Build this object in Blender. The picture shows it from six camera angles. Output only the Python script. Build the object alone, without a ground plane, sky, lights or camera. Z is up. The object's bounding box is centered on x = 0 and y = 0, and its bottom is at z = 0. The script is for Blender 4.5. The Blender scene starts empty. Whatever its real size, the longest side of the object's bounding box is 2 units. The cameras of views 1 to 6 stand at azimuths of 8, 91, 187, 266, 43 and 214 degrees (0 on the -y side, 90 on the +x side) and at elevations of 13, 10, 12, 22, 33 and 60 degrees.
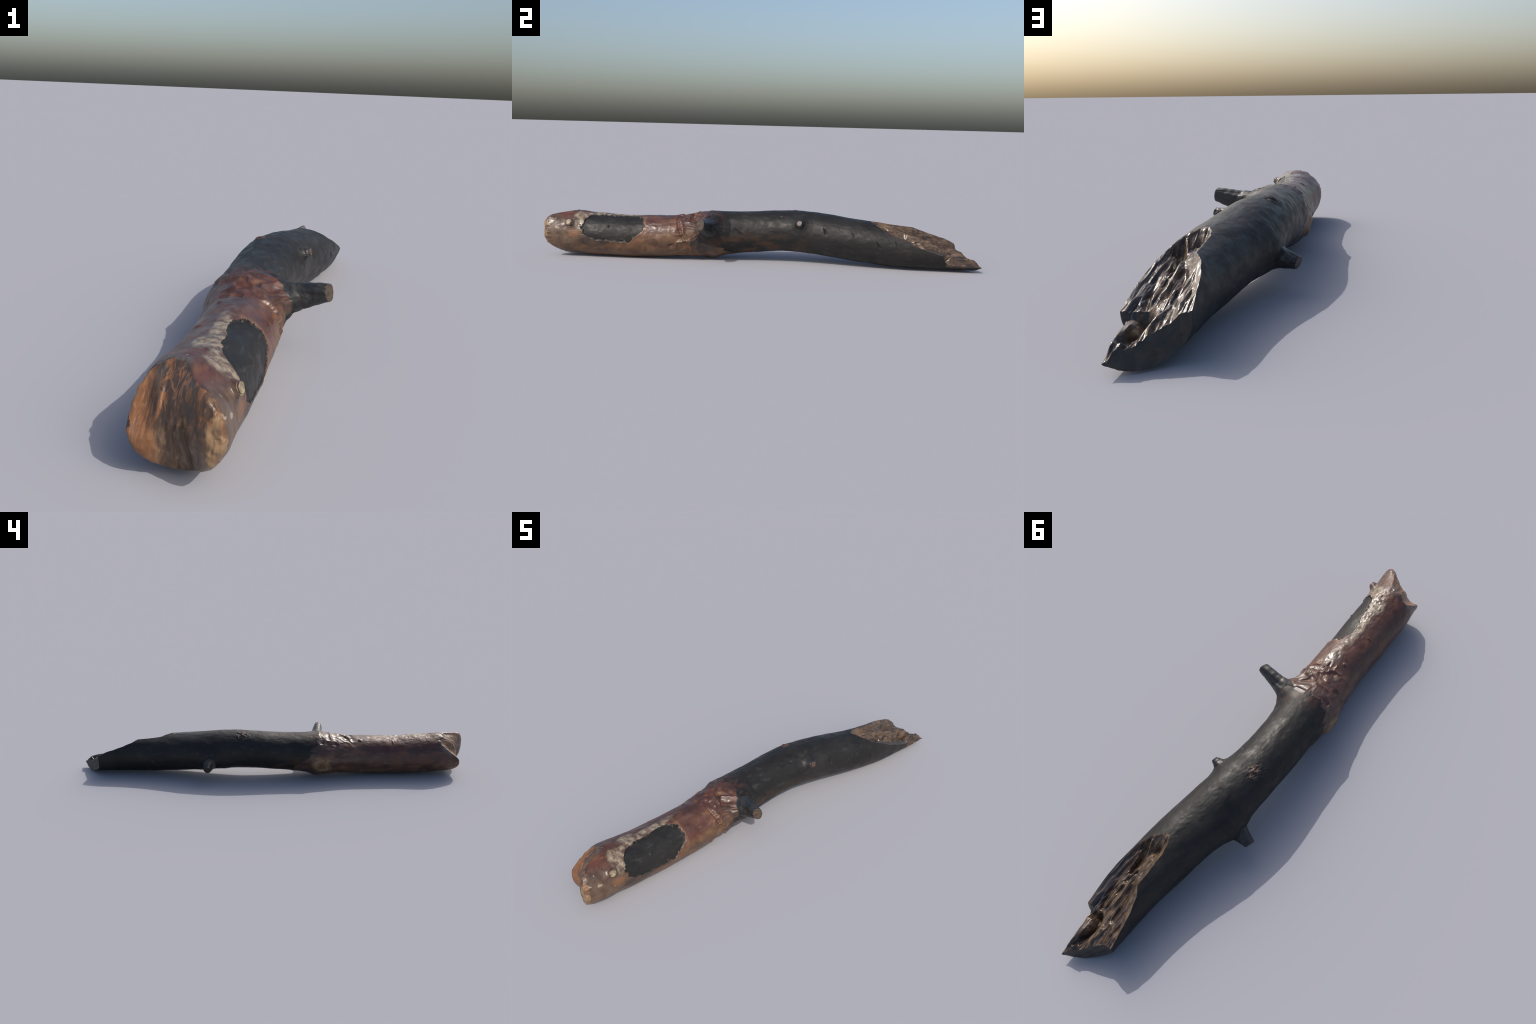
# A burnt branch lying on the ground: charred along most of its length, red bark left on one half,
# one end chopped to a two-lobed wedge, the other torn away in a long splintered slope.
import bpy, math
import numpy as np

# ------------------------------------------------------------------ small numeric helpers
def hash3(ix, iy, iz, seed):
    h = (ix * 374761393 + iy * 668265263 + iz * 2147483647 + seed * 1274126177) & 0xFFFFFFFF
    h = ((h ^ (h >> 13)) * 1103515245) & 0xFFFFFFFF
    h = ((h ^ (h >> 16)) * 2654435761) & 0xFFFFFFFF
    return ((h ^ (h >> 15)) & 0xFFFFFF) / float(0xFFFFFF) * 2.0 - 1.0

def noise(x, y, z, seed=0):
    """smooth value noise, about -1..1"""
    x, y, z = np.broadcast_arrays(np.asarray(x, float), np.asarray(y, float), np.asarray(z, float))
    fx, fy, fz = np.floor(x), np.floor(y), np.floor(z)
    ix, iy, iz = fx.astype(np.int64), fy.astype(np.int64), fz.astype(np.int64)
    def fade(t): return t * t * t * (t * (t * 6 - 15) + 10)
    tx, ty, tz = fade(x - fx), fade(y - fy), fade(z - fz)
    out = 0
    for dx in (0, 1):
        wx = tx if dx else 1 - tx
        for dy in (0, 1):
            wy = ty if dy else 1 - ty
            for dz in (0, 1):
                wz = tz if dz else 1 - tz
                out = out + wx * wy * wz * hash3(ix + dx, iy + dy, iz + dz, seed)
    return out

def fbm(x, y, z, seed=0, octaves=3, gain=0.5):
    a, s, tot = 1.0, 0.0, 0.0
    for o in range(octaves):
        f = 2.03 ** o
        s = s + a * noise(x * f + 7.3 * o, y * f + 3.1 * o, z * f + 5.7 * o, seed + o)
        tot += a
        a *= gain
    return s / tot

def smooth(a, b, v):
    t = np.clip((v - a) / (b - a), 0, 1)
    return t * t * (3 - 2 * t)

def gauss(v, w): return np.exp(-(v / w) ** 2)

def spline(xs, vs):
    """natural cubic spline through control points"""
    xs, vs = np.asarray(xs, float), np.asarray(vs, float)
    n = len(xs); h = np.diff(xs); A = np.zeros((n, n)); b = np.zeros(n)
    A[0, 0] = A[-1, -1] = 1
    for i in range(1, n - 1):
        A[i, i - 1], A[i, i], A[i, i + 1] = h[i - 1], 2 * (h[i - 1] + h[i]), h[i]
        b[i] = 3 * ((vs[i + 1] - vs[i]) / h[i] - (vs[i] - vs[i - 1]) / h[i - 1])
    c = np.linalg.solve(A, b)
    def f(q):
        q = np.asarray(q, float)
        i = np.clip(np.searchsorted(xs, q) - 1, 0, n - 2)
        d = q - xs[i]
        bb = (vs[i + 1] - vs[i]) / h[i] - h[i] * (2 * c[i] + c[i + 1]) / 3
        return vs[i] + bb * d + c[i] * d ** 2 + (c[i + 1] - c[i]) / (3 * h[i]) * d ** 3
    return f

def angle_gap(a, b): return (a - b + 180.0) % 360.0 - 180.0

# ------------------------------------------------------------------ trunk: spine and elliptic sections
# y, centre x, centre z, half width, half height
SECTIONS = [
    (-1.03, -0.0600, 0.1120, 0.0890, 0.0690),
    (-0.97, -0.0600, 0.1120, 0.0940, 0.0810),
    (-0.92, -0.0605, 0.1075, 0.0968, 0.0940),
    (-0.87, -0.0625, 0.1085, 0.0990, 0.0995),
    (-0.80, -0.0610, 0.1040, 0.1025, 0.0992),
    (-0.72, -0.0562, 0.1005, 0.1000, 0.0980),
    (-0.64, -0.0534, 0.0970, 0.1008, 0.0970),
    (-0.56, -0.0502, 0.0972, 0.0988, 0.0969),
    (-0.48, -0.0474, 0.0995, 0.0988, 0.0972),
    (-0.40, -0.0478, 0.1026, 0.1010, 0.0960),
    (-0.34, -0.0486, 0.1075, 0.1028, 0.0972),
    (-0.29, -0.0532, 0.1120, 0.1055, 0.1020),
    (-0.25, -0.0560, 0.1165, 0.1055, 0.1065),
    (-0.20, -0.0545, 0.1195, 0.1035, 0.1055),
    (-0.15, -0.0545, 0.1238, 0.1010, 0.1015),
    (-0.10, -0.0538, 0.1275, 0.0968, 0.0985),
    (-0.03, -0.0530, 0.1320, 0.0958, 0.0960),
    (0.05, -0.0500, 0.1380, 0.0970, 0.0950),
    (0.13, -0.0418, 0.1422, 0.1002, 0.0954),
    (0.21, -0.0312, 0.1412, 0.1040, 0.0972),
    (0.30, -0.0145, 0.1335, 0.1060, 0.0980),
    (0.38, 0.0015, 0.1242, 0.1085, 0.0976),
    (0.46, 0.0212, 0.1158, 0.1058, 0.0972),
    (0.54, 0.0375, 0.1078, 0.1035, 0.0962),
    (0.62, 0.0512, 0.1015, 0.1000, 0.0955),
    (0.70, 0.0640, 0.0985, 0.0965, 0.0950),
    (0.78, 0.0720, 0.0972, 0.0950, 0.0942),
    (0.86, 0.0780, 0.0970, 0.0945, 0.0942),
    (0.93, 0.0830, 0.0970, 0.0945, 0.0942),
    (1.04, 0.0890, 0.0975, 0.0945, 0.0942),
]
S = np.array(SECTIONS)
S[:, 1] += 0.0015
cx_of, cz_of, rx_of, rz_of = (spline(S[:, 0], S[:, k]) for k in (1, 2, 3, 4))

def trunk_angle(x, y, z):
    return np.degrees(np.arctan2(z - cz_of(y), x - cx_of(y)))

# ------------------------------------------------------------------ regions of the skin (angle 0 = +x, 90 = top)
BARK_LIMIT = [(-180, -0.155), (-145, -0.10), (-90, -0.085), (-35, -0.17), (-14, -0.27), (20, -0.275),
              (45, -0.240), (69, -0.205), (90, -0.225), (110, -0.222), (140, -0.202), (180, -0.155)]
def bark_amount(y, deg):
    """signed: > 0 where bark is left, in metres from its ragged limit"""
    B = np.array(BARK_LIMIT, float)
    rad = np.radians(deg)
    rag = (0.024 * fbm(np.cos(rad) * 4, np.sin(rad) * 4, y * 18, 11, 3)
           + 0.006 * noise(np.cos(rad) * 12, np.sin(rad) * 12, y * 90, 12))
    return np.interp(deg, B[:, 0], B[:, 1]) + rag - y

def window_amount(y, deg):
    """signed: > 0 inside the burnt window in the bark on the +x side"""
    rad = np.radians(deg)
    yy = (y + 0.678) / 0.143
    aa = angle_gap(deg, 33.0 + 62 * (y + 0.683)) / (42.0 - 6.0 * smooth(-0.70, -0.82, y))
    rag = (0.17 * fbm(np.cos(rad) * 4, np.sin(rad) * 4, y * 30, 21, 4)
           + 0.012 * noise(np.cos(rad) * 16, np.sin(rad) * 16, y * 130, 22))
    tooth = 0.22 * gauss(y + 0.60, 0.018) * smooth(10, -8, deg)       # the little tongue at the lower edge
    return 1.0 - (np.abs(yy) ** 3.4 + np.abs(aa) ** 3.0) ** (1 / 3.2) + rag + tooth

# ------------------------------------------------------------------ chopped end: y of its face over x, z
def soft_interp(v, xs, ys, w=0.014):
    return sum(np.interp(v + w * k, xs, ys) for k in (-1, -0.5, 0, 0.5, 1)) / 5

def chop_face(x, z):
    left = soft_interp(z, [0.0, 0.03, 0.06, 0.095, 0.113, 0.143, 0.176, 0.195, 0.21],
                     [-0.925, -0.944, -0.952, -0.946, -0.922, -0.886, -0.852, -0.832, -0.822])
    valley = soft_interp(z, [0.0, 0.03, 0.06, 0.10, 0.13, 0.16, 0.185, 0.20, 0.22],
                         [-0.920, -0.931, -0.938, -0.943, -0.941, -0.927, -0.902, -0.872, -0.835])
    ridge = soft_interp(z, [0.0, 0.03, 0.05, 0.10, 0.16, 0.185, 0.197, 0.207, 0.22],
                        [-0.950, -0.968, -0.985, -1.000, -0.998, -0.989, -0.976, -0.940, -0.88], 0.008)
    xv = -0.092 + 0.45 * np.clip(0.12 - z, 0, 0.1)
    tr = smooth(0, 1, np.clip((x - xv) / (0.004 - xv), 0, 1)) * 0.55 + 0.45 * np.clip((x - xv) / (0.004 - xv), 0, 1) ** 0.9
    tl = smooth(0, 1, np.clip((xv - x) / (xv + 0.138), 0, 1))
    y = np.where(x > xv, valley + (ridge - valley) * tr, valley + (left - valley) * tl)
    # fibres running down the face, deeper in the upper half
    wob = x + 0.006 * noise(x * 30, z * 22, 0.3, 31)
    fibre = fbm(wob * 110 - z * 14, z * 20, 0.0, 32, 3)
    y = y + 0.0032 * fibre * (0.7 + 0.7 * smooth(0.08, 0.15, z))
    y = y + 0.0075 * gauss(x + 0.045 + 0.18 * (z - 0.1), 0.007) * smooth(0.17, 0.10, z)   # cleft down the middle
    y = y + 0.0035 * gauss(x + 0.085, 0.005) * smooth(0.06, 0.035, z)
    # knuckles along the right-hand lip
    y = y - 0.0055 * fbm(x * 45, z * 48, 1.7, 33, 2) * smooth(-0.02, 0.01, x)
    y = y - 0.0045 * fbm(x * 30, z * 26, 4.7, 34, 3)
    return y

# ------------------------------------------------------------------ torn end: height of the break over x, y
def tear_height(x, y):
    z_right = np.interp(y, [0.40, 0.47, 0.49, 0.512, 0.546, 0.572, 0.586, 0.633, 0.676, 0.708, 0.759, 0.805, 0.824, 0.836, 0.85, 0.896, 0.972, 1.1],
                        [0.40, 0.30, 0.245, 0.206, 0.186, 0.171, 0.161, 0.143, 0.123, 0.112, 0.095, 0.083, 0.077, 0.044, 0.035, 0.029, 0.026, 0.026])
    z_left = np.interp(y, [0.40, 0.47, 0.488, 0.505, 0.535, 0.575, 0.641, 0.704, 0.734, 0.785, 0.83, 0.875, 0.91, 0.96, 1.1],
                       [0.40, 0.30, 0.240, 0.209, 0.206, 0.200, 0.191, 0.185, 0.173, 0.155, 0.142, 0.126, 0.108, 0.085, 0.05])
    x_left = np.interp(y, [0.5, 0.535, 0.575, 0.641, 0.704, 0.734, 0.785, 0.875, 1.0],
                       [0.040, 0.024, 0.017, 0.020, 0.024, 0.008, -0.003, -0.010, -0.010])
    x_right = np.interp(y, [0.5, 0.512, 0.546, 0.586, 0.633, 0.676, 0.759, 0.82, 0.84, 1.0],
                        [0.042, 0.05, 0.093, 0.126, 0.142, 0.154, 0.166, 0.166, 0.155, 0.153])
    u = np.clip((x - x_left) / np.maximum(x_right - x_left, 0.012), -0.2, 1.15)
    uc = np.clip(u, 0, 1)
    # the ledge is broken off only on the +x side; farther in the slope runs on
    run_on = np.interp(y, [0.759, 0.82, 0.86, 0.90, 0.97], [0.095, 0.078, 0.060, 0.045, 0.028])
    z_right = np.where(y > 0.80, run_on + (z_right - run_on) * smooth(0.50, 0.80, uc), z_right)
    steep = np.interp(y, [0.52, 0.62, 0.70, 0.80, 0.86, 0.90], [1.0, 2.3, 2.4, 1.9, 1.3, 1.0])   # falls off quickly inside the -x edge
    z = z_right + (z_left - z_right) * (1 - uc) ** steep
    body = smooth(0.0, 0.22, uc) * smooth(1.0, 0.86, uc) * smooth(0.512, 0.535, y)
    sag = np.interp(y, [0.5, 0.56, 0.65, 0.78, 0.86, 0.92, 1.0], [0.0, 0.016, 0.007, 0.002, 0.004, 0.0, 0.0])
    z = z - sag * body
    g = x - 0.05 - 0.16 * (y - 0.6) + 0.003 * noise(x * 40, y * 14, 0.0, 44)     # across the grain
    # pit behind the upper lip and the rib beside it
    z = z - 0.022 * gauss(x - 0.052, 0.011) * gauss(y - 0.566, 0.022) * body
    z = z + 0.016 * gauss(x - 0.080 + 0.25 * (y - 0.57), 0.006) * gauss(y - 0.572, 0.03) * body
    z = z - 0.014 * gauss(x - 0.083 - 0.2 * (y - 0.63), 0.010) * gauss(y - 0.625, 0.035) * body
    # long troughs and ribs along the grain: (y stations, x of the line, height, width)
    LINES = [((0.565, 0.62, 0.675), (0.092, 0.094, 0.094), -0.017, 0.0075),
             ((0.655, 0.703, 0.745, 0.800, 0.822), (0.066, 0.093, 0.121, 0.121, 0.114), -0.012, 0.0080),
             ((0.665, 0.737, 0.800), (0.068, 0.071, 0.078), 0.014, 0.0100),
             ((0.700, 0.760, 0.815), (0.100, 0.100, 0.102), 0.014, 0.0085),
             ((0.700, 0.760, 0.840), (0.045, 0.044, 0.050), -0.009, 0.0070),
             ((0.745, 0.790, 0.900), (0.028, 0.030, 0.022), 0.006, 0.0090),
             ((0.600, 0.650, 0.700), (0.112, 0.122, 0.134), 0.006, 0.0060),
             ((0.600, 0.640, 0.690), (0.050, 0.052, 0.050), 0.008, 0.0080),
             ((0.826, 0.850, 0.890, 0.960), (0.108, 0.097, 0.099, 0.124), -0.021, 0.0100),
             ((0.860, 0.890, 0.935), (0.068, 0.066, 0.074), 0.011, 0.0080),
             ((0.850, 0.880, 0.920), (0.040, 0.036, 0.036), -0.008, 0.0090)]
    wx = x + 0.0035 * fbm(x * 25, y * 35, 0.0, 46, 2)
    for ly, lx, h, wd in LINES:
        ends = smooth(ly[0] - 0.006, ly[0] + 0.012, y) * smooth(ly[-1] + 0.006, ly[-1] - 0.012, y)
        z = z + h * gauss(wx - np.interp(y, ly, lx), wd) * ends * smooth(0.0, 0.10, uc) * smooth(1.0, 0.92, uc)
    # outer rail of the tip
    rail = np.interp(y, [0.835, 0.86, 0.93, 0.972, 0.985, 0.998], [0.0, 0.029, 0.027, 0.024, 0.016, 0.0])
    rail = rail * (0.45 + 0.55 * smooth(0.0, 0.03, 0.956 + 0.63 * (x - 0.088) - y))
    z = z + rail * smooth(1.0, 0.92, uc) * smooth(0.62, 0.82, uc)
    # fibres and splinters along the grain
    rough = smooth(0.0, 0.10, uc) * smooth(1.0, 0.93, uc) * 0.65 + 0.35
    f1 = fbm(g * 70, y * 9, 0.0, 41, 3)
    f2 = 1 - 2 * np.abs(noise(g * 150 + 3, y * 26 + 9, 0.5, 42))
    f4 = 0.55 - 1.7 * np.abs(fbm(g * 46 + 5, y * 11, 3.0, 45, 2))          # crested lumps
    f3 = fbm(g * 160, y * 70, 2.0, 43, 2)
    z = z + rough * smooth(0.505, 0.53, y) * (0.0052 * f1 + 0.0050 * f4 + 0.0024 * f2 + 0.0004 * f3)
    return z

def tip_face(x, z):
    """y of the dull flat face that closes the torn end"""
    slant = 0.967 + 0.63 * (x - 0.088) - 0.33 * (z - 0.01)
    blunt = 0.909 - 0.05 * (x + 0.01)
    d = slant - blunt
    y = blunt + 0.5 * (d + np.sqrt(d * d + 0.008 ** 2))
    return y + 0.003 * fbm(x * 30, z * 45, 0.0, 51, 3) + 0.0016 * noise((x + z) * 90, z * 20, 1.0, 52)

# ------------------------------------------------------------------ branch stubs: base, tip, tip radius, foot radius, spread, end tilt
STUBS = [
    dict(base=(0.041, -0.227, 0.155), tip=(0.170, -0.257, 0.185), r=0.0222, foot=0.041, spread=0.095, tall=0.16, bands=0.0006, tilt=(0.0, 0.30, 0.08)),
    dict(base=(0.048, 0.190, 0.181), tip=(0.089, 0.184, 0.195), r=0.0115, foot=0.023, spread=0.060, tilt=(0.0, 0.1, 0.0)),
    dict(base=(-0.097, 0.332, 0.097), tip=(-0.173, 0.351, 0.081), r=0.0188, foot=0.034, spread=0.115, tilt=(0.0, -0.15, 0.12)),
    dict(base=(0.012, -0.866, 0.156), tip=(0.042, -0.880, 0.168), r=0.0115, foot=0.018, spread=0.036, tilt=(0.0, -0.2, 0.0)),
]
for s in STUBS:
    s['b'] = np.array(s['base']); v = np.array(s['tip']) - s['b']
    s['L'] = float(np.linalg.norm(v)); s['d'] = v / s['L']

def grow_stub(P, s):
    """pull the skin around the base out along the stub's axis (one continuous surface)"""
    b, d, L, r, foot, R = s['b'], s['d'], s['L'], s['r'], s['foot'], s['spread']
    rel = P - b
    ax = rel @ d
    perp = rel - ax[:, None] * d
    rho = np.linalg.norm(perp, axis=1)
    m = (rho < R) & (ax > -0.06)
    t = rho[m] / R
    # profile from rim of the spread (t=1) up the side to the tip (t=0.30) and over the end face
    tt = [0.0, 0.26, 0.30, 0.34, 0.60, 0.78, 0.90, 1.0]
    rad = [0.0, 0.92 * r, 0.985 * r, 1.0 * r, r + 0.52 * (foot - r), foot * 1.02, foot + 0.45 * (R - foot), R]
    hgt = [L, L, L * 0.995, L * 0.98, 0.42 * L, 0.19 * L, 0.055 * L, 0.0]
    nr, nh = np.interp(t, tt, rad), np.interp(t, tt, hgt)
    hat = perp[m] / np.maximum(rho[m], 1e-9)[:, None]
    nr = nr * (1 + s.get('tall', 0) * (2 * hat[:, 2] ** 2 - 1) * smooth(1.0, 0.6, t))
    # height of the plain trunk along the axis, under a lateral offset (bisection from outside in)
    def trunk_height(q):
        hi, lo = np.full(len(q), 0.05), np.full(len(q), -0.11)
        for _ in range(26):
            mid = 0.5 * (hi + lo); p = q + mid[:, None] * d
            f = ((p[:, 0] - cx_of(p[:, 1])) / rx_of(p[:, 1])) ** 2 + ((p[:, 2] - cz_of(p[:, 1])) / rz_of(p[:, 1])) ** 2 - 1
            hi, lo = np.where(f > 0, mid, hi), np.where(f > 0, lo, mid)
        return 0.5 * (hi + lo)
    side = smooth(0.34, 0.6, t)                         # 0 on the end face
    old, new = trunk_height(b + hat * rho[m][:, None]), trunk_height(b + hat * nr[:, None])
    axial = new * side + (ax[m] - old) * smooth(0.6, 0.95, t) + nh
    tilt = (hat * nr[:, None]) @ np.array(s['tilt']) * (1 - side)
    ring = s.get('bands', 0.0004) * np.sin(nh * 250 + 6 * noise(nh * 40, hat[:, 0] * 2, hat[:, 2] * 2, 60)) * smooth(1.0, 0.7, t) * smooth(0.28, 0.36, t)
    lump = 1 + 0.09 * noise(hat[:, 0] * 2.2, hat[:, 1] * 2.2, hat[:, 2] * 2.2 + nh * 18, 61) * smooth(1.0, 0.8, t) * smooth(0.0, 0.3, t)
    out = P.copy()
    out[m] = b + d * (axial + tilt)[:, None] + hat * (nr * lump + ring)[:, None]
    return out

# ------------------------------------------------------------------ build the skin as rings
NT, NY, NCAP = 420, 1330, 70
deg = np.linspace(-180, 180, NT, endpoint=False)
rad = np.radians(deg)
ca, sa = np.cos(rad), np.sin(rad)

rim = np.full(NT, -0.93)
for _ in range(40):
    X, Z = cx_of(rim) + rx_of(rim) * ca, cz_of(rim) + rz_of(rim) * sa
    rim = 0.5 * rim + 0.5 * chop_face(X, Z)

JOIN = -0.70
far = np.linspace(JOIN, 1.035, int(NY * 0.85))
near_n = NY - len(far)
w = np.linspace(0, 1, near_n, endpoint=False)[:, None]
w = 0.25 * w * w + 0.75 * w
Y = np.vstack([rim[None] + (JOIN - rim[None]) * w, np.repeat(far[:, None], NT, 1)])
D = np.repeat(deg[None], len(Y), 0)
CA, SA = np.cos(np.radians(D)), np.sin(np.radians(D))

off = np.zeros_like(Y)                                   # relief along the radius
off += 0.0022 * fbm(CA * 1.7, SA * 1.7, Y * 9, 71, 2)
off += 0.0011 * fbm(CA * 5, SA * 5, Y * 30, 72, 3)
off += 0.0003 * fbm(CA * 9, SA * 9, Y * 62, 70, 2)
bark = bark_amount(Y, D)
win = window_amount(Y, D)
inbark = smooth(-0.002, 0.003, bark)
inwin = smooth(-0.01, 0.03, win)
skin = inbark * (1 - inwin)
off += 0.0014 * inbark - 0.0040 * inbark * inwin
# lifted lip round the window, rough pale crust above it
off += 0.0020 * inbark * gauss(win + 0.05, 0.05) * (0.4 + 0.6 * noise(CA * 9, SA * 9, Y * 60, 73))
crust = gauss(angle_gap(D, 82 + 40 * gauss(Y + 0.73, 0.05) * 0.3), 16) * smooth(-0.86, -0.80, Y) * smooth(-0.50, -0.58, Y) \
    + gauss(Y + 0.825, 0.03) * gauss(angle_gap(D, 48), 26)
off += 0.0018 * skin * np.clip(crust, 0, 1) * fbm(CA * 9, SA * 9, Y * 75, 74, 2)
# wrinkled collar below the branch
collar = smooth(-0.43, -0.36, Y) * smooth(-0.205, -0.24, Y) * (0.5 + 0.5 * gauss(angle_gap(D, 62), 62))
fold = 1 - 2.6 * np.abs(noise(CA * 3.2 + 0.35 * noise(CA * 6, SA * 6, Y * 30, 79), SA * 3.2, Y * 30, 75))
off += skin * collar * (0.0052 * (fold - 0.40) + 0.0016 * fbm(CA * 9, SA * 9, Y * 60, 76, 2))
off += skin * 0.0009 * fbm(CA * 6, SA * 6, Y * 40, 77, 3)
# crease running from the top of the collar to the underside, with a raised edge
cy = np.interp(D, [-60, -35, 4, 30, 58, 80], [-0.29, -0.321, -0.353, -0.370, -0.380, -0.385])
cw = smooth(-75, -45, D) * smooth(85, 60, D)
off += cw * (-0.0055 * gauss(Y - cy, 0.006) + 0.0035 * gauss(Y - cy - 0.013, 0.009))
# swelling with a knot scar, low on the -x side
da = np.radians(angle_gap(D, -160)) * 0.105; dy = Y + 0.232
q = np.hypot(da, dy)
off += 0.0065 * gauss(q, 0.052) + 0.0062 * gauss(q - 0.030, 0.008) - 0.012 * gauss(q, 0.0080) - 0.0035 * gauss(q - 0.017, 0.006)
off += 0.009 * gauss(Y + 0.212, 0.035) * gauss(angle_gap(D, -100), 42)       # the foot it rests on
off += 0.0035 * gauss(Y + 0.33, 0.02) * gauss(angle_gap(D, -100), 40) * noise(CA * 6, SA * 6, Y * 40, 78)
q = np.hypot(np.radians(angle_gap(D, 24)) * 0.105, Y + 0.225)
off += 0.0030 * gauss(q - 0.062 + 0.006 * noise(CA * 6, SA * 6, Y * 30, 83), 0.006) * smooth(-5, 25, D) * smooth(120, 70, D)
off += 0.0022 * gauss(q - 0.082 + 0.006 * noise(CA * 6, SA * 6, Y * 30, 84), 0.006) * smooth(-0.20, -0.25, Y)
# small scabby knot on top of the charred part
q = np.hypot(np.radians(angle_gap(D, 116)) * 0.1, (Y - 0.168) * 0.8)
off += gauss(q, 0.022) * (0.0030 + 0.0075 * fbm(CA * 16, SA * 16, Y * 120, 81, 2))
# dents: (y, angle, length along y, width round the trunk, depth, slant)
DENTS = [(0.302, 16, 0.005, 0.015, 0.0060, -0.25), (0.541, 1, 0.006, 0.013, 0.0055, -0.5), (-0.084, 4, 0.006, 0.020, 0.0045, -1.1),
         (-0.408, -20, 0.010, 0.009, 0.0060, 0.0), (0.099, 49, 0.007, 0.006, 0.0035, 0.0), (-0.699, 30, 0.006, 0.006, -0.0035, 0.0),
         (0.43, 20, 0.006, 0.014, 0.0025, -0.4), (0.62, 12, 0.005, 0.012, 0.0025, -0.4), (-0.436, 115, 0.008, 0.008, -0.0040, 0.0),
         (-0.604, 121, 0.004, 0.012, -0.0030, 0.0), (-0.52, -35, 0.009, 0.008, 0.0030, 0.0), (-0.64, -40, 0.012, 0.009, 0.0030, 0.0)]
for y0, a0, ly, la, dep, sl in DENTS:
    e1 = np.radians(angle_gap(D, a0)) * 0.1; e0 = Y - y0 - sl * e1
    core = (e0 / ly) ** 2 + (e1 / la) ** 2
    off += -dep * np.exp(-core) + 0.35 * dep * np.exp(-core / 3.2) * (1 - np.exp(-core))
# left lobe bulges, rim of the chopped end rounded over
dist = Y - rim[None]
off += 0.0045 * gauss(Y + 0.945, 0.03) * gauss(angle_gap(D, 185), 45)
off += 0.013 * gauss(Y + 0.975, 0.05) * gauss(angle_gap(D, 55), 26)
roll = np.interp(rim, [-0.99, -0.95, -0.85], [0.020, 0.018, 0.012])[None]
edge = np.clip(1 - dist / roll, 0, 1)
off += -0.006 * (1 - np.sqrt(np.clip(1 - edge ** 2, 0, 1)))
off += 0.0022 * gauss(dist - 0.012, 0.02) * fbm(CA * 10, SA * 10, Y * 60, 82, 2)

R0x, R0z = rx_of(Y), rz_of(Y)
PX = cx_of(Y) + (R0x + off) * CA
PZ = cz_of(Y) + (R0z + off) * SA
side = np.stack([PX, Y, PZ], -1)

# face of the chopped end: rings shrinking to its middle
mx, mz = -0.062, 0.112
rings = []
for k in range(1, NCAP):
    f = (1 - k / NCAP) ** 0.95
    x = mx + (side[0, :, 0] - mx) * f
    z = mz + (side[0, :, 2] - mz) * f
    y = chop_face(x, z) + (side[0, :, 1] - chop_face(side[0, :, 0], side[0, :, 2])) * smooth(0.8, 1.0, np.full(NT, f))
    rings.append(np.stack([x, y, z], -1))
rings.append(np.repeat(np.array([[mx, float(chop_face(np.array(mx), np.array(mz))), mz]]), NT, 0))
grid = np.concatenate([np.array(rings[:-1])[::-1], side])     # inner ring of the face ... far end of the trunk
NR = len(grid)
# soften the lip of the chopped end
for it in range(5):
    lo, hi = NCAP - 12, NCAP + 12
    seg = grid[lo - 1:hi + 1]
    avg = (seg[:-2] + seg[2:] + np.roll(seg, 1, 1)[1:-1] + np.roll(seg, -1, 1)[1:-1]) / 4
    wgt = (1 - np.abs(np.linspace(-1, 1, hi - lo)))[:, None, None]
    grid[lo:hi] = seg[1:-1] + (avg - seg[1:-1]) * wgt

V = grid.reshape(-1, 3)
for s in STUBS:
    V = grow_stub(V, s)
V[:, 2] = np.maximum(V[:, 2], 0.0003)                     # it lies on the ground
V = np.vstack([V, rings[-1][:1], [[cx_of(1.035), 1.035, cz_of(1.035)]]])
iA, iB = NR * NT, NR * NT + 1
i, j = np.meshgrid(np.arange(NR - 1), np.arange(NT), indexing='ij')
j2 = (j + 1) % NT
quads = np.stack([i * NT + j, (i + 1) * NT + j, (i + 1) * NT + j2, i * NT + j2], -1).reshape(-1, 4)
jj = np.arange(NT); jn = (jj + 1) % NT
tris = np.vstack([np.stack([np.full(NT, iA), jj, jn], -1),
                  np.stack([np.full(NT, iB), (NR - 1) * NT + jn, (NR - 1) * NT + jj], -1)])

def make_mesh(name, verts, quad=None, tri=None):
    quad = np.zeros((0, 4), int) if quad is None else quad
    tri = np.zeros((0, 3), int) if tri is None else tri
    me = bpy.data.meshes.new(name)
    me.vertices.add(len(verts)); me.vertices.foreach_set('co', np.asarray(verts, np.float32).ravel())
    me.loops.add(quad.size + tri.size)
    me.loops.foreach_set('vertex_index', np.concatenate([quad.ravel(), tri.ravel()]).astype(np.int32))
    me.polygons.add(len(quad) + len(tri))
    me.polygons.foreach_set('loop_start', np.concatenate([np.arange(len(quad)) * 4, quad.size + np.arange(len(tri)) * 3]).astype(np.int32))
    me.update(calc_edges=True); me.validate()
    return me

def make_object(name, me):
    ob = bpy.data.objects.new(name, me)
    bpy.context.scene.collection.objects.link(ob)
    return ob

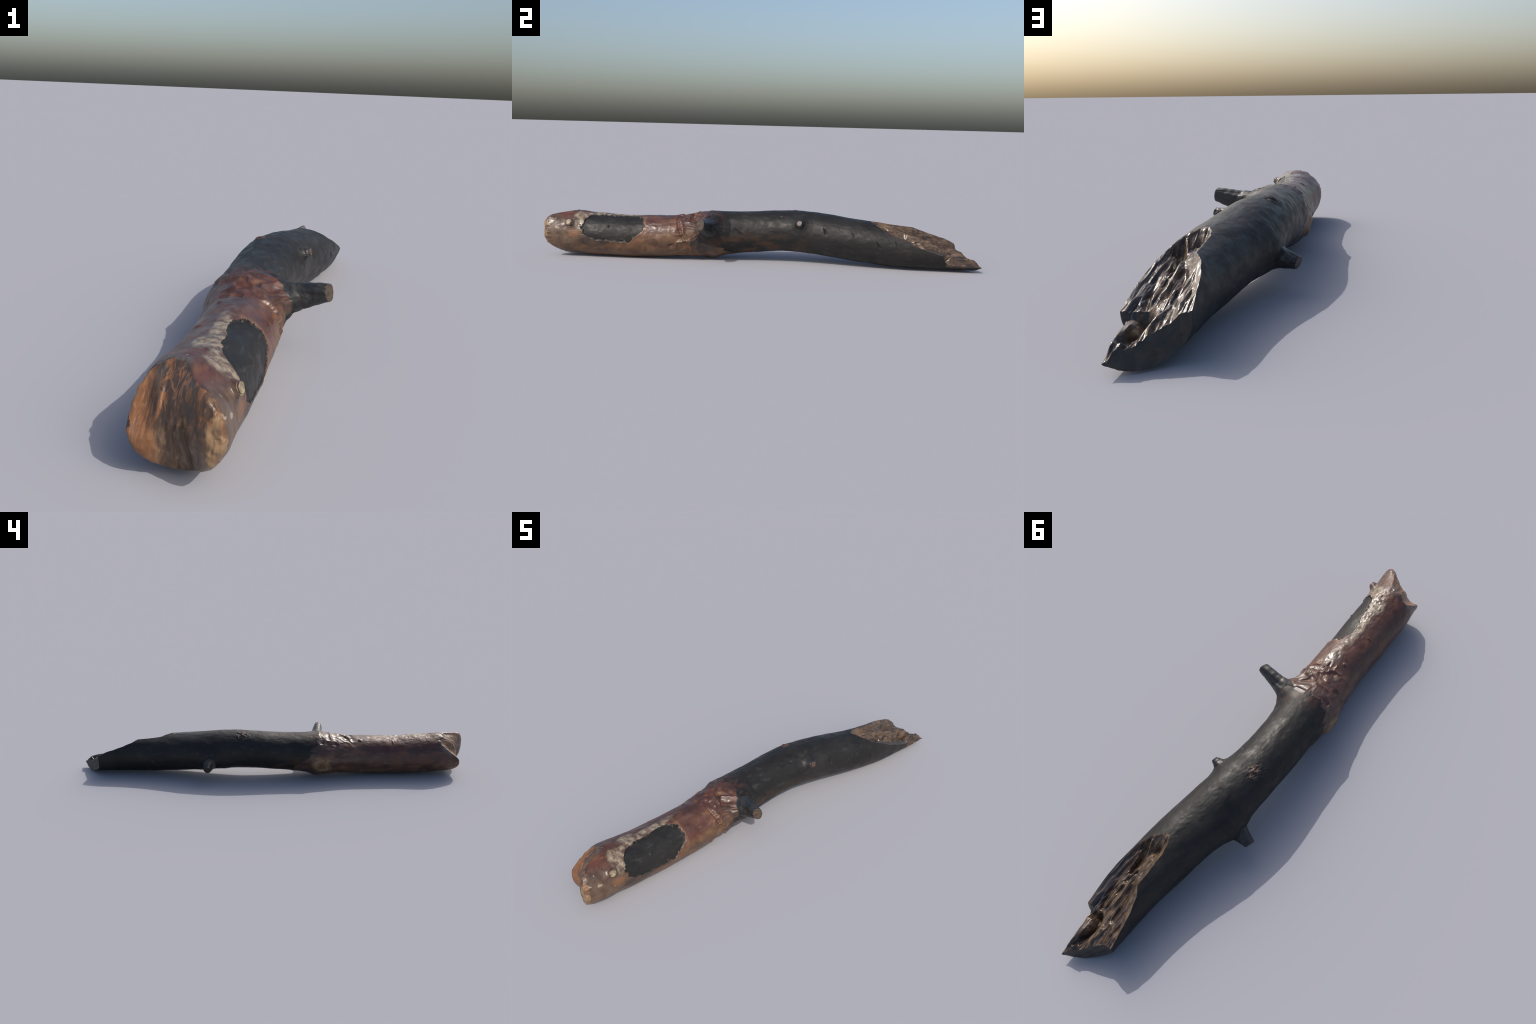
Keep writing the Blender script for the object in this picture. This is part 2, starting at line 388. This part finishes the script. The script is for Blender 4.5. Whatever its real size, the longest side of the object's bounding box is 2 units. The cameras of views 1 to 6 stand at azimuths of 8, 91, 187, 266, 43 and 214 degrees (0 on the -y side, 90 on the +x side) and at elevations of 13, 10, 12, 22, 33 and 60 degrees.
def block(name, U, W, front, back):
    """closed solid between two matching point grids"""
    nu, nw = U, W
    a, b = np.meshgrid(np.arange(nu - 1), np.arange(nw - 1), indexing='ij')
    q = np.stack([a * nw + b, (a + 1) * nw + b, (a + 1) * nw + b + 1, a * nw + b + 1], -1).reshape(-1, 4)
    n = nu * nw
    loop = np.concatenate([np.arange(nw), np.arange(1, nu) * nw + nw - 1, (nu - 1) * nw + np.arange(nw - 2, -1, -1), np.arange(nu - 2, 0, -1) * nw])
    nx = np.roll(loop, -1)
    wall = np.stack([loop, nx, nx + n, loop + n], -1)
    return make_mesh(name, np.vstack([front, back]), np.vstack([q[:, ::-1] if False else q, q[:, ::-1] + n, wall[:, ::-1]]))

skin_ob = make_object('skin', make_mesh('skin', V, quads, tris))

# solid above the break (lower side = torn surface)
gx, gy = np.linspace(-0.12, 0.26, 300), np.linspace(0.455, 1.10, 560)
GX, GY = np.meshgrid(gx, gy, indexing='ij')
TZ = tear_height(GX, GY)
lowp = np.stack([GX, GY, TZ], -1).reshape(-1, 3); top = lowp.copy(); top[:, 2] = 0.6
tear_ob = make_object('tear', block('tear', 300, 560, top, lowp))
# solid beyond the tip face
fx, fz = np.linspace(-0.1, 0.3, 200), np.linspace(-0.1, 0.4, 200)
FX, FZ = np.meshgrid(fx, fz, indexing='ij')
TY = tip_face(FX, FZ)
nearp = np.stack([FX, TY, FZ], -1).reshape(-1, 3); farp = nearp.copy(); farp[:, 1] = 1.4
tip_ob = make_object('tip', block('tip', 200, 200, nearp, farp))

import bmesh
for ob in (skin_ob, tear_ob, tip_ob):
    bm = bmesh.new(); bm.from_mesh(ob.data); bmesh.ops.recalc_face_normals(bm, faces=bm.faces); bm.to_mesh(ob.data); bm.free()
for cutter in (tear_ob, tip_ob):
    md = skin_ob.modifiers.new('cut', 'BOOLEAN'); md.operation = 'DIFFERENCE'; md.object = cutter; md.solver = 'MANIFOLD'
deps = bpy.context.evaluated_depsgraph_get()
whole = bpy.data.meshes.new_from_object(skin_ob.evaluated_get(deps))
for ob in (skin_ob, tear_ob, tip_ob):
    bpy.data.objects.remove(ob)

# ------------------------------------------------------------------ read back, sort faces into parts
nv, nf, nl = len(whole.vertices), len(whole.polygons), len(whole.loops)
co = np.empty(nv * 3, np.float32); whole.vertices.foreach_get('co', co); co = co.reshape(-1, 3).astype(float)
lv = np.empty(nl, np.int32); whole.loops.foreach_get('vertex_index', lv)
ls = np.empty(nf, np.int32); whole.polygons.foreach_get('loop_start', ls)
lt = np.empty(nf, np.int32); whole.polygons.foreach_get('loop_total', lt)
face_of = np.repeat(np.arange(nf), lt)
cen = np.zeros((nf, 3))
for k in range(3): cen[:, k] = np.bincount(face_of, co[lv, k], nf) / lt
fn = np.empty(nf * 3, np.float32); whole.polygons.foreach_get('normal', fn); fn = fn.reshape(-1, 3)
fa = np.empty(nf, np.float32); whole.polygons.foreach_get('area', fa)

def bilinear(tab, a0, a1, b0, b1, a, b):
    na, nb = tab.shape
    s = np.clip((a - a0) / (a1 - a0) * (na - 1), 0, na - 1.001); t = np.clip((b - b0) / (b1 - b0) * (nb - 1), 0, nb - 1.001)
    i0, j0 = s.astype(int), t.astype(int); s -= i0; t -= j0
    return (tab[i0, j0] * (1 - s) * (1 - t) + tab[i0 + 1, j0] * s * (1 - t) + tab[i0, j0 + 1] * (1 - s) * t + tab[i0 + 1, j0 + 1] * s * t)

x, y, z = cen.T
ang = trunk_angle(x, y, z)
TRUNK, BARK, WINDOW, TORN, TIP, CHOP, STUB0 = 0, 1, 2, 3, 4, 5, 6
kind = np.full(nf, TRUNK)
kind[bark_amount(y, ang) > 0] = BARK
kind[(kind == BARK) & (window_amount(y, ang) > 0)] = WINDOW
radial = np.hypot(x - cx_of(y), z - cz_of(y))
facing = fn[:, 1]
rimy = np.interp(ang, deg, rim, period=360)
kind[(y < -0.8) & (np.abs(y - chop_face(x, z)) < 0.006) & (y < rimy + 0.2) & (facing < -0.25) &
     (radial < 0.985 * (rx_of(y) * rz_of(y)) ** 0.5)] = CHOP
lip = np.where(x > -0.03, 0.016, 0.003) + 0.006 * fbm(x * 40, y * 40, z * 40, 91, 2)
kind[(y < -0.8) & (y < rimy + lip) & (facing < -0.05)] = CHOP
tear_gap = np.abs(z - bilinear(TZ, gx[0], gx[-1], gy[0], gy[-1], x, y))
tip_gap = np.abs(y - bilinear(TY, fx[0], fx[-1], fz[0], fz[-1], x, z))
body_rad = np.hypot((x - cx_of(y)) / rx_of(y), (z - cz_of(y)) / rz_of(y))
kind[(y > 0.47) & (tear_gap < 4e-4) & (fn[:, 2] > -0.2) & (body_rad < 1.04)] = TORN
kind[(y > 0.843) & (ang > -50) & (ang < 0) & (x > 0.12)] = TORN
kind[(y > 0.80) & (tip_gap < 4e-4) & (facing > 0.1)] = TIP
for n, s in enumerate(STUBS):
    rel = cen - s['b']; ax = rel @ s['d']; pr = np.linalg.norm(rel - ax[:, None] * s['d'], axis=1)
    kind[(ax > 0.14 * s['L']) & (ax < s['L'] + 0.03) & (pr < np.interp(ax / s['L'], [0.0, 0.14, 0.34, 1], [1.1 * s['foot'], 1.1 * s['foot'], 0.98 * s['foot'], 1.3 * s['r']]))] = STUB0 + n

vn = np.zeros((nv, 3))
for k in range(3): vn[:, k] = np.bincount(lv, (fn[:, k] * fa)[face_of], nv)
vn /= np.maximum(np.linalg.norm(vn, axis=1), 1e-12)[:, None]

def take(name, sel):
    m = sel[face_of]
    verts, inv = np.unique(lv[m], return_inverse=True)
    me = bpy.data.meshes.new(name)
    me.vertices.add(len(verts)); me.vertices.foreach_set('co', co[verts].astype(np.float32).ravel())
    me.loops.add(int(m.sum())); me.loops.foreach_set('vertex_index', inv.astype(np.int32).ravel())
    tot = lt[sel]; me.polygons.add(len(tot)); me.polygons.foreach_set('loop_start', np.concatenate([[0], np.cumsum(tot)[:-1]]).astype(np.int32))
    me.update(calc_edges=True)
    me.polygons.foreach_set('use_smooth', np.ones(len(tot), bool))
    me.normals_split_custom_set_from_vertices(vn[verts].tolist())
    return make_object(name, me)

# ------------------------------------------------------------------ materials
class Nodes:
    """tiny expression helper over a shader node tree"""
    def __init__(self, name):
        self.mat = bpy.data.materials.new(name); self.mat.use_nodes = True
        self.t = self.mat.node_tree; self.t.nodes.clear()
        self.out = self.t.nodes.new('ShaderNodeOutputMaterial'); self.bsdf = self.t.nodes.new('ShaderNodeBsdfPrincipled')
        self.t.links.new(self.bsdf.outputs[0], self.out.inputs[0])
        tc = self.t.nodes.new('ShaderNodeTexCoord'); self.obj = tc.outputs['Object']
        sp = self.t.nodes.new('ShaderNodeSeparateXYZ'); self.t.links.new(self.obj, sp.inputs[0])
        self.x, self.y, self.z = sp.outputs
    def put(self, sock, v):
        if hasattr(v, 'is_output'): self.t.links.new(v, sock)
        else: sock.default_value = v
    def m(self, op, a, b=None, c=None):
        n = self.t.nodes.new('ShaderNodeMath'); n.operation = op
        for k, v in enumerate((a, b, c)):
            if v is not None: self.put(n.inputs[k], v)
        return n.outputs[0]
    def add(self, a, b): return self.m('ADD', a, b)
    def sub(self, a, b): return self.m('SUBTRACT', a, b)
    def mul(self, a, b): return self.m('MULTIPLY', a, b)
    def step(self, v, a, b, lo=0.0, hi=1.0):
        n = self.t.nodes.new('ShaderNodeMapRange'); n.interpolation_type = 'SMOOTHSTEP'
        for k, q in zip(('Value', 'From Min', 'From Max', 'To Min', 'To Max'), (v, a, b, lo, hi)): self.put(n.inputs[k], q)
        return n.outputs[0]
    def noise(self, scale, stretch=(1, 1, 1), detail=3.0, rough=0.5, distort=0.0, at=(0, 0, 0)):
        mp = self.t.nodes.new('ShaderNodeMapping'); self.t.links.new(self.obj, mp.inputs[0])
        mp.inputs['Scale'].default_value = stretch; mp.inputs['Location'].default_value = at
        n = self.t.nodes.new('ShaderNodeTexNoise'); self.t.links.new(mp.outputs[0], n.inputs['Vector'])
        n.inputs['Scale'].default_value = scale; n.inputs['Detail'].default_value = detail
        n.inputs['Roughness'].default_value = rough; n.inputs['Distortion'].default_value = distort
        return n.outputs[0]
    def cells(self, scale, stretch=(1, 1, 1)):
        mp = self.t.nodes.new('ShaderNodeMapping'); self.t.links.new(self.obj, mp.inputs[0]); mp.inputs['Scale'].default_value = stretch
        n = self.t.nodes.new('ShaderNodeTexVoronoi'); self.t.links.new(mp.outputs[0], n.inputs['Vector']); n.inputs['Scale'].default_value = scale
        return n.outputs['Distance']
    def mix(self, f, a, b):
        n = self.t.nodes.new('ShaderNodeMix'); n.data_type = 'RGBA'; self.put(n.inputs[0], f)
        for k, v in ((6, a), (7, b)): self.put(n.inputs[k], v if hasattr(v, 'is_output') else (*v, 1.0))
        return n.outputs[2]
    def angle(self, cx, cz):
        """degrees round the trunk, 0 = +x, 90 = up"""
        return self.mul(self.m('ARCTAN2', self.sub(self.z, cz), self.sub(self.x, cx)), 57.2958)
    def blob(self, y0, ry, t, t0, rt, wob, k=0.5, soft=0.5):
        """soft ragged patch round (y0, t0)"""
        a = self.m('POWER', self.m('ABSOLUTE', self.mul(self.sub(self.y, y0), 1 / ry)), 2.0)
        b = self.m('POWER', self.m('ABSOLUTE', self.mul(self.sub(t, t0), 1 / rt)), 2.0)
        d = self.add(self.add(a, b), self.mul(self.sub(wob, 0.5), k * 4))
        return self.step(d, 1.0 + soft, 1.0 - soft)
    def finish(self, colour, rough, height=None, dist=0.002, strength=0.6, spec=0.5):
        self.put(self.bsdf.inputs['Base Color'], colour); self.put(self.bsdf.inputs['Roughness'], rough)
        self.bsdf.inputs['Specular IOR Level'].default_value = spec
        if height is not None:
            bp = self.t.nodes.new('ShaderNodeBump'); bp.inputs['Distance'].default_value = dist; bp.inputs['Strength'].default_value = strength
            self.put(bp.inputs['Height'], height); self.t.links.new(bp.outputs[0], self.bsdf.inputs['Normal'])
        return self.mat

def charred_wood(name, brown=True):
    n = Nodes(name)
    big = n.noise(9, (1, 0.6, 1), 4); fine = n.noise(60, (1, 0.35, 1), 4); mid = n.noise(24, (1, 0.5, 1), 3, at=(3, 1, 2))
    col = n.mix(n.step(big, 0.35, 0.7), (0.0110, 0.0107, 0.0108), (0.0185, 0.0175, 0.0165))
    col = n.mix(n.step(fine, 0.55, 0.8), col, (0.034, 0.032, 0.030))
    if brown:
        t = n.angle(-0.05, 0.13)
        low = n.blob(-0.03, 0.30, t, -50, 55, mid, 0.6, 0.6)
        low2 = n.blob(-0.10, 0.14, t, -140, 40, mid, 0.6, 0.6)
        scorch = n.mul(n.m('MAXIMUM', low, low2), n.step(mid, 0.42, 0.62))
        col = n.mix(n.mul(scorch, 0.85), col, (0.062, 0.033, 0.018))
        tb = n.angle(-0.054, 0.12)
        tat = n.noise(40, (1, 0.7, 1), 4, 0.6, at=(3, 2, 7))
        rag = n.mul(n.blob(-0.205, 0.050, tb, 75, 80, tat, 1.0, 0.8), n.step(tat, 0.50, 0.58))
        col = n.mix(n.mul(rag, 0.75), col, (0.058, 0.026, 0.019))
        knot = n.blob(0.168, 0.030, n.angle(-0.036, 0.142), 116, 13, fine, 0.6, 0.6)
        col = n.mix(n.mul(knot, n.step(mid, 0.4, 0.6)), col, (0.075, 0.048, 0.036))
        speck = n.step(n.cells(26, (1, 0.8, 1)), 0.10, 0.06)
        col = n.mix(n.mul(speck, n.mul(n.step(big, 0.5, 0.62), 0.7)), col, (0.07, 0.045, 0.036))
    h = n.add(n.mul(n.noise(45, (1, 0.5, 1), 4), 0.7), n.mul(n.noise(160, (1, 0.3, 1), 3), 0.3))
    return n.finish(col, n.step(n.noise(34, (1, 0.7, 1), 3, at=(8, 8, 1)), 0.35, 0.65, 0.42, 0.58), h, 0.0022, 0.32, 0.28)

def red_bark():
    n = Nodes('red_bark')
    t = n.angle(-0.054, 0.102)
    big = n.noise(7, (1, 0.55, 1), 4); mid = n.noise(22, (1, 0.6, 1), 4, at=(1, 4, 2)); fine = n.noise(75, (1, 0.5, 1), 4)
    streak = n.noise(30, (1, 0.18, 1), 4, at=(5, 2, 1)); wob = n.noise(32, (1, 1, 1), 4, at=(2, 7, 3))
    soft = n.noise(13, (1, 0.8, 1), 3, at=(6, 1, 4))
    col = n.mix(n.step(mid, 0.35, 0.68), (0.056, 0.022, 0.017), (0.094, 0.034, 0.023))
    col = n.mix(n.mul(n.step(big, 0.46, 0.62), 0.55), col, (0.098, 0.050, 0.034))
    col = n.mix(n.mul(n.step(streak, 0.55, 0.72), 0.5), col, (0.112, 0.076, 0.060))
    # tan lower flank and underside
    tw = n.add(t, n.add(n.mul(n.sub(wob, 0.5), 50), n.mul(n.sub(soft, 0.5), 60)))
    tan = n.mul(n.step(tw, 24, -6), n.step(tw, -178, -150))
    tcol = n.mix(n.step(mid, 0.35, 0.7), (0.092, 0.050, 0.027), (0.160, 0.088, 0.044))
    tcol = n.mix(n.mul(n.step(soft, 0.55, 0.68), 0.6), tcol, (0.150, 0.066, 0.030))
    tcol = n.mix(n.mul(n.step(wob, 0.58, 0.70), 0.75), tcol, (0.040, 0.028, 0.022))
    col = n.mix(n.mul(tan, 0.9), col, tcol)
    m1 = n.noise(17, (1, 0.7, 1), 5, 0.6, at=(11, 5, 2)); m2 = n.noise(26, (1, 0.5, 1), 5, 0.6, at=(2, 15, 6))
    col = n.mix(n.mul(n.step(m1, 0.50, 0.64), 0.5), col, (0.030, 0.018, 0.014))
    col = n.mix(n.mul(n.step(m2, 0.54, 0.66), 0.5), col, (0.150, 0.066, 0.030))
    # grey-brown weathered skin by the chopped end
    grey = n.mul(n.blob(-0.93, 0.10, t, 18, 45, soft, 1.0, 0.7), 0.6)
    col = n.mix(grey, col, n.mix(n.step(wob, 0.35, 0.65), (0.060, 0.040, 0.030), (0.125, 0.092, 0.066)))
    col = n.mix(n.mul(n.blob(-0.90, 0.055, t, 130, 40, wob, 0.5, 0.5), n.step(streak, 0.4, 0.6)), col, (0.105, 0.098, 0.086))
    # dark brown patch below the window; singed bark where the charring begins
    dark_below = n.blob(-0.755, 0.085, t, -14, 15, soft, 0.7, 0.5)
    singe2 = n.blob(-0.21, 0.115, t, -12, 40, soft, 1.0, 0.7)
    singe3 = n.blob(-0.115, 0.075, n.m('ABSOLUTE', t), 150, 50, soft, 1.0, 0.7)
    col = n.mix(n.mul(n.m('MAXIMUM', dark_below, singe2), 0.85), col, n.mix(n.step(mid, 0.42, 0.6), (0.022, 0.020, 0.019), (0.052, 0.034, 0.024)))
    col = n.mix(n.mul(singe3, 0.6), col, n.mix(n.step(mid, 0.42, 0.6), (0.022, 0.020, 0.019), (0.075, 0.044, 0.026)))
    fade = n.blob(-0.205, 0.045, t, 95, 85, soft, 1.3, 0.8)
    fade = n.mul(fade, n.step(n.noise(40, (1, 0.8, 1), 4, 0.6, at=(3, 9, 1)), 0.48, 0.56))
    col = n.mix(n.mul(fade, 0.8), col, (0.020, 0.018, 0.018))
    # dark collar seams and orange flecks
    seam = n.mul(n.blob(-0.30, 0.10, t, 70, 75, wob, 0.4, 0.6), n.step(soft, 0.54, 0.64))
    col = n.mix(n.mul(seam, 0.7), col, (0.034, 0.020, 0.018))
    mott = n.mul(n.blob(-0.28, 0.09, t, 80, 80, wob, 0.6, 0.7), n.step(n.noise(55, (1, 0.8, 1), 3, at=(7, 2, 2)), 0.52, 0.62))
    col = n.mix(n.mul(mott, 0.6), col, (0.030, 0.018, 0.016))
    fleck = n.mul(n.blob(-0.34, 0.13, t, 20, 50, mid, 0.5, 0.6), n.step(wob, 0.56, 0.66))
    col = n.mix(n.mul(fleck, 0.7), col, (0.165, 0.075, 0.034))
    knot = n.blob(-0.232, 0.050, n.m('ABSOLUTE', n.angle(-0.056, 0.117)), 162, 26, wob, 0.4, 0.5)
    knot = n.mul(knot, n.step(n.z, 0.14, 0.115))
    col = n.mix(n.mul(knot, 0.9), col, n.mix(n.step(mid, 0.4, 0.6), (0.130, 0.070, 0.030), (0.240, 0.145, 0.072)))
    # pale crust round the upper edge of the burnt window
    pale = n.blob(-0.690, 0.150, n.add(t, n.mul(n.add(n.y, 0.69), -55)), 81, 11, soft, 0.7, 0.6)
    pale2 = n.blob(-0.755, 0.042, t, 90, 13, soft, 0.7, 0.6)
    pale3 = n.blob(-0.832, 0.030, t, 54, 28, soft, 0.9, 0.6)
    p = n.m('MAXIMUM', n.m('MAXIMUM', pale, pale2), pale3)
    grain = n.noise(48, (1, 1, 1), 4, 0.6, at=(1, 1, 9))
    pcol = n.mix(n.step(grain, 0.34, 0.66), (0.085, 0.055, 0.040), (0.300, 0.250, 0.180))
    col = n.mix(n.mul(p, 0.9), col, pcol)
    rimm = n.blob(-0.535, 0.012, t, 40, 42, soft, 0.8, 0.5)
    col = n.mix(n.mul(rimm, 0.6), col, (0.165, 0.085, 0.048))
    blot = n.blob(-0.860, 0.022, t, 8, 13, wob, 1.0, 0.4)
    col = n.mix(n.mul(blot, 0.6), col, (0.190, 0.085, 0.038))
    spots = n.mul(n.step(n.noise(42, (1, 1, 1), 2, at=(3, 3, 8)), 0.66, 0.72), n.step(n.y, -0.76, -0.84))
    col = n.mix(n.mul(spots, n.mul(n.step(t, -20, 10), 0.85)), col, (0.300, 0.250, 0.180))
    dark = n.step(n.noise(15, (1, 0.6, 1), 3, at=(9, 3, 5)), 0.64, 0.74)
    col = n.mix(n.mul(dark, 0.55), col, (0.038, 0.024, 0.020))
    h = n.add(n.mul(mid, 0.5), n.add(n.mul(wob, 0.4), n.mul(streak, 0.4)))
    return n.finish(col, n.step(mid, 0.3, 0.7, 0.30, 0.46), h, 0.004, 0.5, 0.5)

def chopped_wood():
    n = Nodes('chopped_wood')
    wob = n.noise(16, (1, 1, 0.7), 3); fib = n.noise(52, (1.0, 0.35, 0.28), 4, 0.6, 1.6); fib2 = n.noise(70, (1, 0.3, 0.25), 3, at=(3, 3, 3))
    mid = n.noise(20, (1, 1, 1), 4, at=(5, 1, 2))
    col = n.mix(n.step(mid, 0.3, 0.7), (0.112, 0.050, 0.022), (0.225, 0.102, 0.043))
    # greyer heart in the lower middle
    heart = n.mul(n.step(n.add(n.z, n.mul(n.sub(wob, 0.5), 0.10)), 0.145, 0.105), n.step(n.add(n.x, n.mul(n.sub(wob, 0.5), 0.08)), -0.110, -0.085))
    hcol = n.mix(n.step(fib, 0.4, 0.62), (0.070, 0.045, 0.030), (0.155, 0.104, 0.066))
    col = n.mix(n.mul(heart, 0.9), col, hcol)
    dark = n.mul(n.mul(n.step(fib, 0.48, 0.54), n.step(n.x, -0.135, -0.105)), n.step(n.add(n.z, n.mul(n.sub(wob, 0.5), 0.06)), 0.09, 0.12))
    col = n.mix(n.mul(dark, 0.9), col, (0.052, 0.035, 0.027))
    cleft = n.add(n.add(n.x, 0.045), n.mul(n.sub(n.z, 0.1), 0.18))
    cleft = n.mul(n.step(n.m('ABSOLUTE', n.add(cleft, n.mul(n.sub(wob, 0.5), 0.02))), 0.013, 0.004), n.step(n.z, 0.17, 0.12))
    col = n.mix(n.mul(cleft, 0.75), col, (0.060, 0.036, 0.020))
    col = n.mix(n.mul(n.step(fib2, 0.58, 0.68), 0.4), col, (0.100, 0.048, 0.028))
    mott = n.noise(34, (1, 1, 0.8), 4, 0.6, at=(2, 6, 6))
    col = n.mix(n.mul(n.step(mott, 0.56, 0.68), 0.55), col, (0.075, 0.034, 0.020))
    col = n.mix(n.mul(n.step(mott, 0.42, 0.32), 0.45), col, (0.285, 0.165, 0.080))
    lip = n.mul(n.step(n.add(n.x, n.mul(n.sub(mid, 0.5), 0.05)), -0.002, 0.012), n.step(mid, 0.44, 0.58))
    col = n.mix(n.mul(lip, 0.8), col, (0.260, 0.165, 0.085))
    h = n.add(fib, n.mul(fib2, 0.5))
    return n.finish(col, n.step(mid, 0.3, 0.7, 0.27, 0.40), h, 0.004, 0.6, 0.5)

def torn_wood():
    n = Nodes('torn_wood')
    fib = n.noise(46, (1, 0.22, 1), 4, 0.55, 0.8); mid = n.noise(18, (1, 0.5, 1), 4); fine = n.noise(90, (1, 0.3, 1), 3)
    col = n.mix(n.step(mid, 0.3, 0.7), (0.058, 0.036, 0.023), (0.130, 0.084, 0.052))
    col = n.mix(n.mul(n.step(fib, 0.50, 0.60), 0.8), col, (0.026, 0.019, 0.016))
    col = n.mix(n.mul(n.step(fine, 0.55, 0.68), 0.6), col, (0.190, 0.120, 0.070))
    seam = n.noise(24, (1, 0.35, 1), 3, 0.5, 1.0, at=(4, 2, 2))
    seam = n.step(n.m('ABSOLUTE', n.sub(seam, 0.5)), 0.022, 0.008)
    col = n.mix(n.mul(seam, 0.8), col, (0.017, 0.015, 0.015))
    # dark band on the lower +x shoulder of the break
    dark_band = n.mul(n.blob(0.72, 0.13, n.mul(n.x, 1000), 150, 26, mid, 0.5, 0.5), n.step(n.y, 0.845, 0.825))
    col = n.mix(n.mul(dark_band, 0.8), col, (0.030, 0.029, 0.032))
    h = n.add(fib, n.mul(mid, 0.6))
    return n.finish(col, n.step(mid, 0.3, 0.7, 0.18, 0.32), h, 0.005, 0.45, 0.5)

def scorched_face():
    n = Nodes('scorched_face')
    fib = n.noise(30, (1, 1, 0.4), 4, 0.5, 0.5); mid = n.noise(20, (1, 1, 1), 4)
    col = n.mix(n.step(fib, 0.4, 0.65), (0.026, 0.024, 0.023), (0.050, 0.044, 0.038))
    col = n.mix(n.mul(n.step(mid, 0.56, 0.66), 0.7), col, (0.026, 0.017, 0.012))
    return n.finish(col, 0.45, fib, 0.003, 0.6, 0.45)

def stub_wood(name, s, face_col, side_dark=True):
    """charred sides, wood showing on the broken end"""
    n = Nodes(name)
    d, b = s['d'], s['b']
    along = n.add(n.add(n.mul(n.sub(n.x, b[0]), d[0]), n.mul(n.sub(n.y, b[1]), d[1])), n.mul(n.sub(n.z, b[2]), d[2]))
    ge = n.t.nodes.new('ShaderNodeNewGeometry')
    dt = n.t.nodes.new('ShaderNodeVectorMath'); dt.operation = 'DOT_PRODUCT'; n.t.links.new(ge.outputs['Normal'], dt.inputs[0]); dt.inputs[1].default_value = tuple(d)
    end = n.mul(n.step(along, s['L'] * 0.86, s['L'] * 0.95), n.step(dt.outputs['Value'], 0.45, 0.75))
    mid = n.noise(38, (1, 1, 1), 3); fine = n.noise(90, (1, 1, 1), 3)
    if side_dark:
        col = n.mix(n.step(mid, 0.35, 0.68), (0.0145, 0.0150, 0.0160), (0.030, 0.029, 0.027))
    else:
        col = n.mix(n.step(mid, 0.35, 0.68), (0.070, 0.032, 0.024), (0.130, 0.090, 0.065))
    fc = n.mix(n.step(fine, 0.35, 0.65), tuple(c * 0.5 for c in face_col), face_col)
    col = n.mix(end, col, fc)
    return n.finish(col, n.step(mid, 0.3, 0.7, 0.36, 0.5), mid, 0.003, 0.5, 0.5)

# ------------------------------------------------------------------ assemble
log = bpy.data.objects.new('burnt_log', None)
log.empty_display_size = 0.2
log['label'] = 'burnt tree branch with charred trunk, red bark, splintered end'
log['category'] = 'burnt log'
bpy.context.scene.collection.objects.link(log)

parts = [('charred_trunk', kind == TRUNK, charred_wood('charred_wood')),
         ('bark', kind == BARK, red_bark()),
         ('burnt_patch', kind == WINDOW, charred_wood('charred_window', False)),
         ('splintered_end', kind == TORN, torn_wood()),
         ('splinter_tip_face', kind == TIP, scorched_face()),
         ('chopped_end', kind == CHOP, chopped_wood())]
looks = [((0.070, 0.050, 0.034), True), ((0.100, 0.055, 0.038), True), ((0.045, 0.034, 0.027), True), ((0.280, 0.235, 0.150), False)]
for n, (s, (fc, dk)) in enumerate(zip(STUBS, looks)):
    parts.append(('branch_stub', kind == STUB0 + n, stub_wood('stub_wood', s, fc, dk)))
for name, sel, mat in parts:
    if not sel.any():
        continue
    ob = take(name, sel)
    ob.data.materials.append(mat)
    ob.parent = log
bpy.data.meshes.remove(whole)
